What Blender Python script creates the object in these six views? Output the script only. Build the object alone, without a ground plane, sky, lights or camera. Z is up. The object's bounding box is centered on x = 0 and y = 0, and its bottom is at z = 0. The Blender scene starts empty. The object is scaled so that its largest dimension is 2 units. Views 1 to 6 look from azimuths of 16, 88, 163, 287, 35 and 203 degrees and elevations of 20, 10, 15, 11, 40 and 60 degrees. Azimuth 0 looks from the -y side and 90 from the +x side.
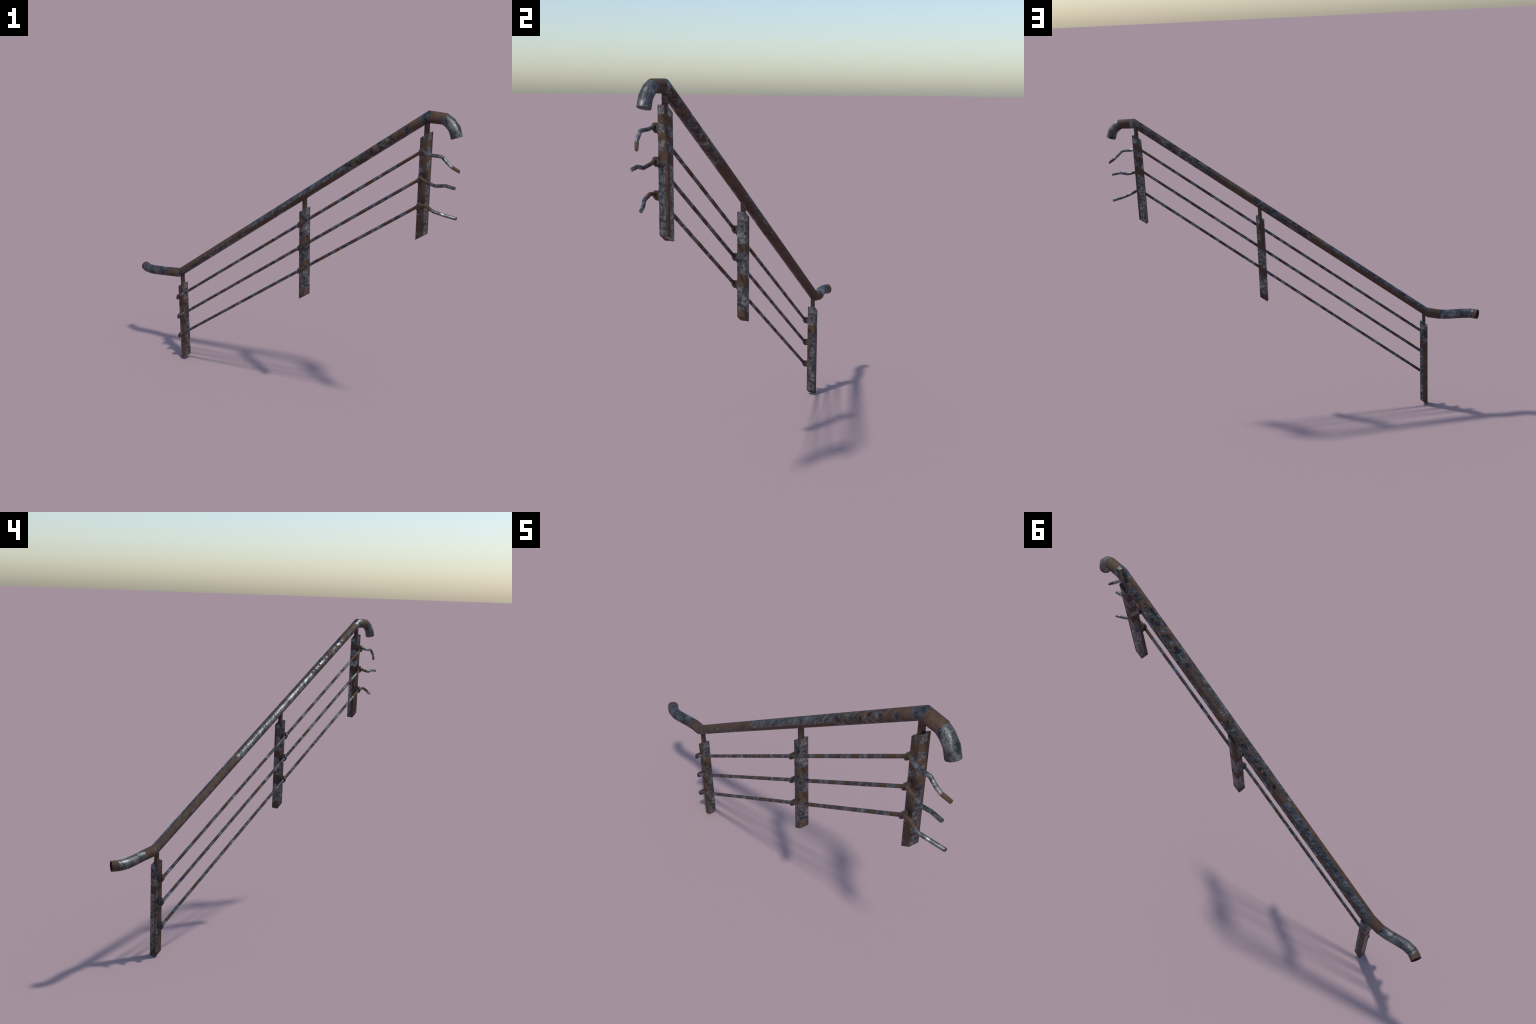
"""Weathered steel stair railing: sloping pipe handrail with bent ends, three
square posts cut to the stair slope, and three thin infill bars held in brackets."""
import bpy, bmesh, math
from mathutils import Vector, Matrix

# ----------------------------------------------------------------- layout
THETA = math.radians(-25.0)           # heading of the flight, local x = uphill
SLOPE = 0.694                         # rise per run of the stairs
POST_T = (-0.765, 0.1925, 0.905)      # posts along the flight
POST_N = 0.0268                       # post axis off the railing plane
POST_Z0 = 0.0155                      # centre of the lowest post's foot
POST_H = 0.501
HALF_T, HALF_N = 0.0222, 0.0226
RAIL_R = 0.0288
BAR_R = 0.0083
BAR_N = -0.0190
BAR_OFF = (0.4275, 0.2965, 0.1655)    # bars above the post's foot
STEM = 0.0098                         # half side of the stem under the rail


def post_z(t):
    return POST_Z0 + SLOPE * (t - POST_T[0])


RAIL_LOW = Vector((-0.787, 0.0269, 0.5870))
RAIL_HIGH = Vector((0.9092, 0.0269, 1.7602))

# ----------------------------------------------------------------- scene helpers
root = bpy.data.objects.new("stair_railing", None)
bpy.context.collection.objects.link(root)
root["label"] = "rusty steel stair railing with bent handrail and broken bars"
root["category"] = "stair railing"
TURN = Matrix.Rotation(THETA, 4, 'Z')


def add(name, mesh, material, origin=(0, 0, 0), parent=None, kind=None):
    """link a mesh whose axes are (uphill, across, up) at a place in that frame"""
    ob = bpy.data.objects.new(name, mesh)
    bpy.context.collection.objects.link(ob)
    if material is not None:
        if not mesh.materials:
            mesh.materials.append(material)
        else:
            ob.material_slots[0].link = 'OBJECT'
            ob.material_slots[0].material = material
    ob.parent = parent or root
    if parent is None:
        ob.matrix_basis = TURN @ Matrix.Translation(Vector(origin))
    else:
        ob.matrix_basis = Matrix.Translation(Vector(origin))
    return ob


def finish(bm, name, angle=40):
    bmesh.ops.recalc_face_normals(bm, faces=bm.faces[:])
    me = bpy.data.meshes.new(name)
    bm.to_mesh(me)
    bm.free()
    for p in me.polygons:
        p.use_smooth = True
    me.set_sharp_from_angle(angle=math.radians(angle))
    return me


def fillet(points, radius, steps=3):
    """round the inner corners of a polyline"""
    out = [points[0]]
    for a, b, c in zip(points, points[1:], points[2:]):
        r = min(radius, (b - a).length * 0.45, (c - b).length * 0.45)
        p, q = b + (a - b).normalized() * r, b + (c - b).normalized() * r
        for i in range(steps + 1):
            k = i / steps
            out.append(p.lerp(b, k).lerp(b.lerp(q, k), k))
    out.append(points[-1])
    return out


def densify(points, step):
    out = []
    for a, b in zip(points, points[1:]):
        n = max(1, int((b - a).length / step))
        out += [a.lerp(b, i / n) for i in range(n)]
    return out + [points[-1]]


def sweep(bm, points, radius, sides=24, cap=(True, True), plumb=(), slim=1.0):
    """pipe whose rings are true circles: square to the bisector at each corner,
    upright at the points listed in plumb (so a sloping run is cut plumb),
    slightly slimmer away from those"""
    dirs = [(b - a).normalized() for a, b in zip(points, points[1:])]
    rings = []
    for k, p in enumerate(points):
        n = (dirs[max(k - 1, 0)] + dirs[min(k, len(dirs) - 1)]).normalized()
        if k in plumb:
            n = Vector((1, 0, 0))
        side = Vector((0, 1, 0))
        side = (side - n * side.dot(n)).normalized()
        up = n.cross(side)
        rings.append([bm.verts.new(p + (side * math.cos(2 * math.pi * i / sides)
                                        + up * math.sin(2 * math.pi * i / sides)) * (radius if k in plumb else radius * slim))
                      for i in range(sides)])
    for r0, r1 in zip(rings, rings[1:]):
        for i in range(sides):
            j = (i + 1) % sides
            bm.faces.new((r0[i], r0[j], r1[j], r1[i]))
    if cap[0]:
        bm.faces.new(rings[0])
    if cap[1]:
        bm.faces.new(rings[-1])
    return rings


# ----------------------------------------------------------------- node helpers
class Value:
    """a float socket with arithmetic"""

    def __init__(self, net, socket):
        self.net, self.s = net, socket

    def _m(self, op, *others, clamp=False):
        n = self.net.nodes.new("ShaderNodeMath")
        n.operation = op
        n.use_clamp = clamp
        for i, o in enumerate((self,) + others):
            if isinstance(o, Value):
                self.net.links.new(o.s, n.inputs[i])
            else:
                n.inputs[i].default_value = o
        return Value(self.net, n.outputs[0])

    def __add__(self, o): return self._m('ADD', o)
    __radd__ = __add__
    def __sub__(self, o): return self._m('SUBTRACT', o)
    def __rsub__(self, o): return (self * -1.0) + o
    def __mul__(self, o): return self._m('MULTIPLY', o)
    __rmul__ = __mul__
    def __truediv__(self, o): return self._m('DIVIDE', o)
    def max(self, o): return self._m('MAXIMUM', o)
    def min(self, o): return self._m('MINIMUM', o)
    def abs(self): return self._m('ABSOLUTE')
    def floor(self): return self._m('FLOOR')
    def fract(self): return self._m('FRACT')
    def sqrt(self): return self._m('SQRT')
    def atan2(self, o): return self._m('ARCTAN2', o)

    def over(self, edge, soft=0.002):
        """1 above the edge, 0 below, with a soft step"""
        return ((self - edge) / (2 * soft) + 0.5)._m('ADD', 0.0, clamp=True)

    def under(self, edge, soft=0.002):
        return 1.0 - self.over(edge, soft)

    def between(self, a, b, soft=0.002):
        return self.over(a, soft) * self.under(b, soft)


class Net:
    def __init__(self, name):
        self.mat = bpy.data.materials.new(name)
        self.mat.use_nodes = True
        self.tree = self.mat.node_tree
        self.nodes, self.links = self.tree.nodes, self.tree.links
        self.nodes.clear()
        co = self.nodes.new("ShaderNodeTexCoord")
        self.pos = co.outputs["Object"]
        self.x, self.y, self.z = self.split(self.pos)

    def split(self, vec):
        n = self.nodes.new("ShaderNodeSeparateXYZ")
        self.links.new(vec, n.inputs[0])
        return [Value(self, o) for o in n.outputs]

    def join(self, x, y, z):
        n = self.nodes.new("ShaderNodeCombineXYZ")
        for i, o in enumerate((x, y, z)):
            if isinstance(o, Value):
                self.links.new(o.s, n.inputs[i])
            else:
                n.inputs[i].default_value = o
        return n.outputs[0]

    def noise(self, scale, detail=3.0, rough=0.55, vec=None, stretch=None, seed=0.0):
        n = self.nodes.new("ShaderNodeTexNoise")
        n.noise_dimensions = '4D'
        n.inputs["W"].default_value = seed
        n.inputs["Scale"].default_value = scale
        n.inputs["Detail"].default_value = detail
        n.inputs["Roughness"].default_value = rough
        src = vec if vec is not None else self.pos
        if stretch:
            m = self.nodes.new("ShaderNodeMapping")
            m.inputs["Scale"].default_value = stretch
            self.links.new(src, m.inputs[0])
            src = m.outputs[0]
        self.links.new(src, n.inputs["Vector"])
        return Value(self, n.outputs["Fac"])

    def white(self, value, seed=0.0):
        n = self.nodes.new("ShaderNodeTexWhiteNoise")
        n.noise_dimensions = '1D'
        self.links.new((value + seed).s, n.inputs["W"])
        return Value(self, n.outputs["Value"])

    def cells(self, vec, scale, seed=0.0):
        n = self.nodes.new("ShaderNodeTexVoronoi")
        n.distance = 'CHEBYCHEV'
        n.inputs["Scale"].default_value = scale
        n.inputs["Randomness"].default_value = 0.55
        self.links.new(vec, n.inputs["Vector"])
        return self.split(n.outputs["Color"])[0]

    def ramp(self, fac, stops):
        n = self.nodes.new("ShaderNodeValToRGB")
        self.links.new(fac.s, n.inputs[0])
        e = n.color_ramp.elements
        while len(e) < len(stops):
            e.new(0.5)
        for el, (p, c) in zip(e, stops):
            el.position = p
            el.color = (*c, 1)
        return n.outputs[0]

    def blend(self, fac, a, b):
        n = self.nodes.new("ShaderNodeMix")
        n.data_type = 'RGBA'
        self.links.new(fac.s, n.inputs[0])
        self.links.new(a, n.inputs[6])
        self.links.new(b, n.inputs[7])
        return n.outputs[2]


def weathered(net, rust, bare=1.0, grain=None, shade=None):
    """galvanised steel showing through flat brown rust; rust is a 0..1 mask,
    grain the coordinates of the zinc's streaks, shade a darkening of the zinc"""
    streak = net.noise(58, 6, 0.75, vec=grain)
    patch = net.noise(21, 3, 0.6, seed=11.0)
    fleck = net.noise(190, 3, 0.7, seed=3.1)
    tone = streak * 0.45 + patch * 0.30 + fleck * 0.25
    metal = net.ramp(tone, [(0.41, tuple(bare * c for c in (0.018, 0.020, 0.024))),
                            (0.475, tuple(bare * c for c in (0.070, 0.073, 0.080))),
                            (0.53, tuple(bare * c for c in (0.160, 0.163, 0.168))),
                            (0.61, tuple(bare * c for c in (0.380, 0.380, 0.375)))])
    if shade is not None:
        n = net.nodes.new("ShaderNodeVectorMath")
        n.operation = 'SCALE'
        net.links.new(metal, n.inputs[0])
        net.links.new(shade.s, n.inputs[3])
        metal = n.outputs[0]
    blot = net.noise(34, 5, 0.7, vec=grain, seed=7.7) * 0.6 + net.noise(230, 2, 0.6, seed=1.7) * 0.4
    brown = net.ramp(blot, [(0.38, (0.036, 0.0205, 0.0135)), (0.48, (0.066, 0.0375, 0.0230)),
                            (0.55, (0.082, 0.0470, 0.0280)), (0.64, (0.118, 0.0610, 0.0310))])
    # worn border: bare flecks inside the rust and rust freckles on the zinc
    rust = rust + (net.noise(85, 4, 0.7, seed=14.0).under(0.375, 0.02) * -0.6) + net.noise(110, 3, 0.65, seed=15.0).over(0.625, 0.02) * 0.6
    rust = rust._m('ADD', 0.0, clamp=True)
    b = net.nodes.new("ShaderNodeBsdfPrincipled")
    out = net.nodes.new("ShaderNodeOutputMaterial")
    net.links.new(net.blend(rust, metal, brown), b.inputs["Base Color"])
    net.links.new(((1.0 - rust) * 0.74 + 0.08).s, b.inputs["Metallic"])
    net.links.new((rust * 0.30 + (1.0 - rust) * (0.5 - tone) * 0.5 + 0.48).s, b.inputs["Roughness"])
    b.inputs["Specular IOR Level"].default_value = 0.35
    bump = net.nodes.new("ShaderNodeBump")
    bump.inputs["Strength"].default_value = 0.22
    bump.inputs["Distance"].default_value = 0.002
    net.links.new((rust * 0.6 + blot * 0.5 + fleck * 0.6).s, bump.inputs["Height"])
    net.links.new(bump.outputs[0], b.inputs["Normal"])
    net.links.new(b.outputs[0], out.inputs[0])
    return net.mat


# ----------------------------------------------------------------- handrail
def rail_material():
    """rust and bare steel laid out along the pipe (s, 0..1) and round it (degrees:
    0 = back side, 90 = top, 180 = stair side, 270 = underneath)"""
    n = Net("rail_steel")
    d = (RAIL_HIGH - RAIL_LOW)
    length = d.length
    d = d.normalized()
    u = Vector((1, 0, 0)).cross(d)
    rx, ry, rz = n.x - RAIL_LOW.x, n.y - RAIL_LOW.y, n.z - RAIL_LOW.z
    along = rx * d.x + rz * d.z
    s = along / length
    high = rz * d.x - rx * d.z                      # square to the pipe, upwards
    deg = high.atan2(ry) * (180 / math.pi)
    deg = (deg / 360.0 + 1.0).fract() * 360.0
    arc = deg * (RAIL_R * math.pi / 180)
    flat = n.join(along, arc, 0.0)
    wob = n.noise(70, 5, 0.7, vec=flat, stretch=(1.6, 0.5, 1), seed=2.2) - 0.5
    blur = n.noise(9, 3, 0.6, seed=5.0) - 0.5
    a = deg + wob * 70
    ss = s + wob * 0.012
    tick = n.noise(60, 1, 0.4, vec=flat, stretch=(2.2, 0.12, 1), seed=9.0)

    # lower third: brown crown, grey back stripe, row of grey ticks, grey belly
    low = ss.under(0.36, 0.004)
    low_grey = a.between(28, 98, 4).max(a.between(197, 258, 4))
    low_ticks = deg.between(160, 187, 2) * tick.over(0.52, 0.02) * 0.75
    low_back = deg.between(-5, 25, 3) * tick.over(0.60, 0.02) * 0.5
    g_low = low_grey.max(low_ticks).max(low_back)

    # middle: broad bare stair side, brown belly, patterned back below the centre post
    middle = ss.between(0.36, 0.735, 0.004)
    mid_grey = a.between(104, 186, 4)
    mid_ticks = deg.between(50, 88, 4) * tick.over(0.50, 0.03) * 0.7
    g_mid = mid_grey.max(mid_ticks).max(a.between(225, 262, 6) * blur.over(0.03, 0.02))

    # patterned stretches: rings, dark tiles and brown tiles repeating along the pipe
    cell = (along / 0.079).fract() * 0.079 - 0.026
    def ring(centre, shift=0.0):
        da = arc - centre * RAIL_R * math.pi / 180
        dc = cell - shift
        r = (dc * dc + da * da).sqrt()
        return r
    r1 = ring(22)
    rings = r1.under(0.0072, 0.0006).max(r1.between(0.0108, 0.0135, 0.0006))
    r2 = ring(62, 0.026)
    tiles = r2.under(0.0125, 0.0008)
    r3 = ring(188, 0.004)
    rings3 = r3.under(0.0070, 0.0006).max(r3.between(0.0100, 0.0125, 0.0006))
    tile = n.cells(flat, 62.0)
    blocks = tile.over(0.42, 0.01)
    halo = r1.under(0.0108, 0.0006).max(r3.under(0.0100, 0.0006))
    pattern = rings.max(tiles).max(rings3).max(blocks * (1.0 - halo))
    upper = ss.between(0.735, 0.905, 0.004)
    top_back = ss.over(0.905, 0.004) * deg.between(-5, 96, 2).max(deg.over(330, 2))
    back_mid = ss.between(0.40, 0.60, 0.004) * deg.between(-5, 72, 3).max(deg.over(330, 3))
    belly = deg.between(230, 330, 6) * blur.over(-0.02, 0.03)
    g_up = pattern.max(belly)

    # last stretch below the upper bend: brown with two bare patches
    last = ss.over(0.905, 0.004) * (1.0 - top_back)
    patch = s.between(0.932, 0.952, 0.003) * a.between(150, 240, 5)
    patch = patch.max(s.over(0.984, 0.004)).max(belly * 0.8)

    grey = low * g_low + middle * (1.0 - back_mid) * g_mid + (upper.max(top_back).max(back_mid)) * g_up + last * patch

    # bent ends
    beyond_low = n.x.under(RAIL_LOW.x - 0.002, 0.002)
    beyond_high = n.x.over(RAIL_HIGH.x + 0.002, 0.002)
    jit = wob * 0.035
    low_leg = (n.x + jit).under(-0.862, 0.003) * (n.x + jit * 0.4).over(-1.056, 0.002)
    low_leg = low_leg.max((n.x + jit).between(-0.797, -0.788, 0.002) * wob.over(0.0, 0.05))
    drop = (n.x - 0.995) - (n.z - 1.76) * 0.6
    high_leg = (n.x + jit).under(0.932, 0.003).max((drop + jit).over(0.004, 0.003))
    straight = (1.0 - beyond_low) * (1.0 - beyond_high)
    grey = straight * grey + beyond_low * low_leg + beyond_high * high_leg
    pits = n.noise(120, 2, 0.5, seed=4.4).over(0.70, 0.02)
    patterned = upper.max(top_back).max(back_mid) * straight
    dark = 1.0 - patterned * (tiles * 0.62).max(rings * 0.45).max(rings3 * 0.4).max(tile.over(0.72, 0.01) * 0.5)
    skew = n.join(along + arc * 0.55, arc * 0.30, 0.0)
    return weathered(n, 1.0 - grey * (1.0 - pits * 0.8), bare=0.82, grain=skew, shade=dark)


def build_rail(mat):
    low_leg = [Vector(p) for p in ((-1.0815, 0.0085, 0.5685), (-1.0430, -0.0090, 0.5690), (-0.9960, -0.0088, 0.5685),
                                   (-0.9500, 0.0030, 0.5700), (-0.9030, 0.0165, 0.5715), (-0.8545, 0.0258, 0.5760))]
    high_leg = [Vector(p) for p in ((0.9950, 0.0270, 1.7597), (1.0225, 0.0268, 1.7445), (1.0460, 0.0268, 1.7190),
                                    (1.0602, 0.0266, 1.6795))]
    low_leg = low_leg[:1] + fillet(low_leg, 0.010, 2)[1:-1] + low_leg[-1:]
    path = low_leg + [RAIL_LOW, RAIL_HIGH] + high_leg
    bm = bmesh.new()
    outer = sweep(bm, path, RAIL_R, 28, cap=(False, True), plumb=(len(low_leg), len(low_leg) + 1), slim=0.975)
    # open lower mouth: thin lip and a bore running back inside
    mouth = outer[0]
    centre = path[0]
    d = (path[1] - path[0]).normalized()
    bore = [[bm.verts.new(centre + (v.co - centre) * 0.93 + d * k) for v in mouth] for k in (0.0, 0.03)]
    deep = [bm.verts.new(path[5] + (v.co - path[5]) * 0.93) for v in outer[5]]
    loops = [mouth, bore[0], bore[1], deep]
    for r0, r1 in zip(loops, loops[1:]):
        for i in range(len(r0)):
            j = (i + 1) % len(r0)
            bm.faces.new((r0[i], r0[j], r1[j], r1[i]))
    bm.faces.new(deep)
    return add("handrail", finish(bm, "handrail", 32), mat)


# ----------------------------------------------------------------- posts
def post_mesh():
    """square tube with rounded edges, closed ends cut parallel to the stairs"""
    bm = bmesh.new()
    r, seg = 0.0046, 3
    section = []
    for cx, cy, a0 in ((1, 1, 0), (-1, 1, 90), (-1, -1, 180), (1, -1, 270)):
        for i in range(seg + 1):
            a = math.radians(a0 + 90 * i / seg)
            section.append(((HALF_T - r) * cx + r * math.cos(a), (HALF_N - r) * cy + r * math.sin(a)))
    levels = []
    for z in [POST_H * k / 12 for k in range(13)]:
        levels.append([bm.verts.new((x, y, z + SLOPE * x)) for x, y in section])
    m = len(section)
    for l0, l1 in zip(levels, levels[1:]):
        for i in range(m):
            bm.faces.new((l0[i], l0[(i + 1) % m], l1[(i + 1) % m], l1[i]))
    bm.faces.new(levels[0])
    bm.faces.new(levels[-1])
    return finish(bm, "post", 35)


def post_material(style):
    n = Net("post_steel_" + style)
    p, q = n.x / HALF_T, n.y / HALF_N
    h = n.z - n.x * SLOPE                           # height above the slanted foot
    wob = n.noise(75, 5, 0.75, seed=1.0) - 0.5
    fine = n.noise(16, 2, 0.5, stretch=(1, 1, 9), seed=6.0)
    pj, qj = p + wob * 0.5, q + wob * 0.5
    hj = h + wob * 0.030
    back, stair = (q - p.abs()).over(0.0, 0.004), ((q * -1.0) - p.abs()).over(0.0, 0.004)
    up, down = (p - q.abs()).over(0.0, 0.004), ((p * -1.0) - q.abs()).over(0.0, 0.004)
    if style == "upper":
        bands = (((POST_H - hj) / 0.0685).fract()).under(0.52, 0.03)
        bands = bands * (1.0 - stair * pj.over(0.1, 0.1) * 0.9) * (1.0 - up * qj.over(0.35, 0.1))
        foot = (back * pj.under(0.45, 0.08)).max(down * qj.over(-0.15, 0.08)).max(up * qj.under(0.45, 0.08))
        foot = foot.max(stair * fine.over(0.56, 0.03) * pj.under(-0.3, 0.1))
        top = hj.over(0.305, 0.004)
        grey = top * bands + (1.0 - top) * hj.under(0.285, 0.004) * foot
    elif style == "middle":
        rust = hj.under(0.036, 0.003).max(hj.between(0.150, 0.205, 0.003)).max(hj.between(0.312, 0.350, 0.003))
        split = hj.over(0.350, 0.003)
        rust = rust.max(split * (back * pj.under(0.0, 0.05)).max(down * qj.over(0.35, 0.06)))
        rust = rust.max(n.noise(120, 2, 0.5, seed=8).over(0.68, 0.02) * 0.7)
        grey = 1.0 - rust
    else:
        core = stair * pj.over(-0.40, 0.06)
        core = core.max(back * pj.under(0.25, 0.08)).max(up * qj.under(-0.45, 0.06)).max(down * qj.under(-0.55, 0.06))
        core = core.max(down * qj.over(0.72, 0.05) * fine.under(0.52, 0.03))
        band = hj.between(0.345, 0.395, 0.004) * (1.0 - stair * 0.5)
        head = hj.over(0.395, 0.004) * (1.0 - stair)
        ticks = core * fine.over(0.60, 0.02)
        grey = 1.0 - (core * (1.0 - head)).max(band) + ticks * 0.6
    return weathered(n, 1.0 - grey, bare=1.0)


def stem_material():
    n = Net("stem_steel")
    return weathered(n, n.noise(42, 3, 0.6, seed=12).under(0.56, 0.03))


def stem_mesh():
    bm = bmesh.new()
    bmesh.ops.create_cube(bm, size=1.0)
    for v in bm.verts:
        v.co = Vector((v.co.x * 2 * STEM, v.co.y * 2 * STEM, (v.co.z + 0.5) * 0.078))
    bmesh.ops.bevel(bm, geom=[e for e in bm.edges], offset=0.0012, segments=1, affect='EDGES')
    return finish(bm, "stem", 35)


# ----------------------------------------------------------------- brackets
def bracket_mesh():
    """lug plate: chamfered outer corners, leaning with the stair slope"""
    bm = bmesh.new()
    inner, outer_n, half, c, thick = POST_N - HALF_N + 0.001 - BAR_N, -0.0122, 0.0168, 0.0072, 0.0062
    prof = [(inner, half), (outer_n + c, half), (outer_n, half - c), (outer_n, -half + c), (outer_n + c, -half), (inner, -half)]
    ends = []
    for t in (-thick, thick):
        ends.append([bm.verts.new((t, y, z + SLOPE * t)) for y, z in prof])
    k = len(prof)
    for i in range(k):
        bm.faces.new((ends[0][i], ends[0][(i + 1) % k], ends[1][(i + 1) % k], ends[1][i]))
    bm.faces.new(ends[0])
    bm.faces.new(ends[1])
    bmesh.ops.bevel(bm, geom=bm.edges[:], offset=0.0011, segments=2, affect='EDGES')
    return finish(bm, "bracket", 35)


def bracket_material():
    n = Net("bracket_steel")
    return weathered(n, n.noise(48, 3, 0.6, seed=21).over(0.53, 0.03), bare=0.7)


# ----------------------------------------------------------------- infill bars
def bar_material(index, first_rust, last_rust):
    """bare steel broken by short brown bands; the torn end has its own layout"""
    n = Net("bar_steel")
    along = n.x * math.sqrt(1 + SLOPE * SLOPE)
    wob = n.noise(60, 2, 0.5, seed=index) - 0.5
    drift = n.noise(4.0, 1, 0.5, seed=3 + index) - 0.5
    beat = (along + wob * 0.010) / 0.128 + drift * 1.6 + 0.37 * index
    size = n.white(beat.floor(), seed=17.3 * index + 4.0) * 0.34 + 0.18
    rust = (beat.fract() - size).under(0.0, 0.012)
    end = POST_T[2] - POST_T[0]
    t = n.x + wob * 0.008 - end
    rust = rust * t.under(0.0, 0.002) + t.between(-0.045, first_rust, 0.002)
    if last_rust:
        rust = rust + t.over(last_rust, 0.002)
    return weathered(n, rust, bare=1.0)


HOOKS = (
    [(0.9420, -0.0230, 1.5990), (0.9710, -0.0255, 1.5955), (1.0140, -0.0170, 1.5950), (1.0460, -0.0125, 1.5655), (1.0600, -0.0070, 1.5520), (1.0915, 0.0115, 1.5300)],
    [(0.9350, -0.0205, 1.4660), (0.9920, -0.0220, 1.4530), (1.0400, -0.0180, 1.4620), (1.0870, -0.0120, 1.4550)],
    [(0.9480, -0.0205, 1.3500), (0.9800, -0.0235, 1.3330), (0.9950, -0.0200, 1.3270), (1.0360, 0.0015, 1.3130), (1.0860, 0.0220, 1.3020)],
)


def build_bar(index, mat):
    t0, t1 = POST_T[0] - 0.001, POST_T[2] + 0.008
    origin = Vector((POST_T[0], BAR_N, post_z(POST_T[0]) + BAR_OFF[index]))
    pts = [Vector((t, BAR_N, post_z(t) + BAR_OFF[index])) for t in (t0, t1)]
    hook = fillet([pts[1]] + [Vector(h) for h in HOOKS[index]], 0.005, 2)
    run = densify(pts, 0.25)
    path = [p - origin for p in run[:-1] + hook]
    bm = bmesh.new()
    sweep(bm, path, BAR_R, 14, plumb=(len(path) - 1,))
    return add("infill_bar", finish(bm, "infill_bar", 50), mat, origin)


# ----------------------------------------------------------------- assembly
build_rail(rail_material())

shared_post, shared_stem, shared_bracket = post_mesh(), stem_mesh(), bracket_mesh()
steel_stem, steel_bracket = stem_material(), bracket_material()
for t, style in zip(POST_T, ("lower", "middle", "upper")):
    post = add("post", shared_post, post_material(style), (t, POST_N, post_z(t)))
    add("stem", shared_stem, steel_stem, (0, 0, POST_H - 0.012), parent=post)
    for off in BAR_OFF:
        add("bracket", shared_bracket, steel_bracket, (0, BAR_N - POST_N, off), parent=post)

for i, (first, last) in enumerate(((0.022, 0.160), (0.062, None), (0.075, None))):
    build_bar(i, bar_material(i, first, last))
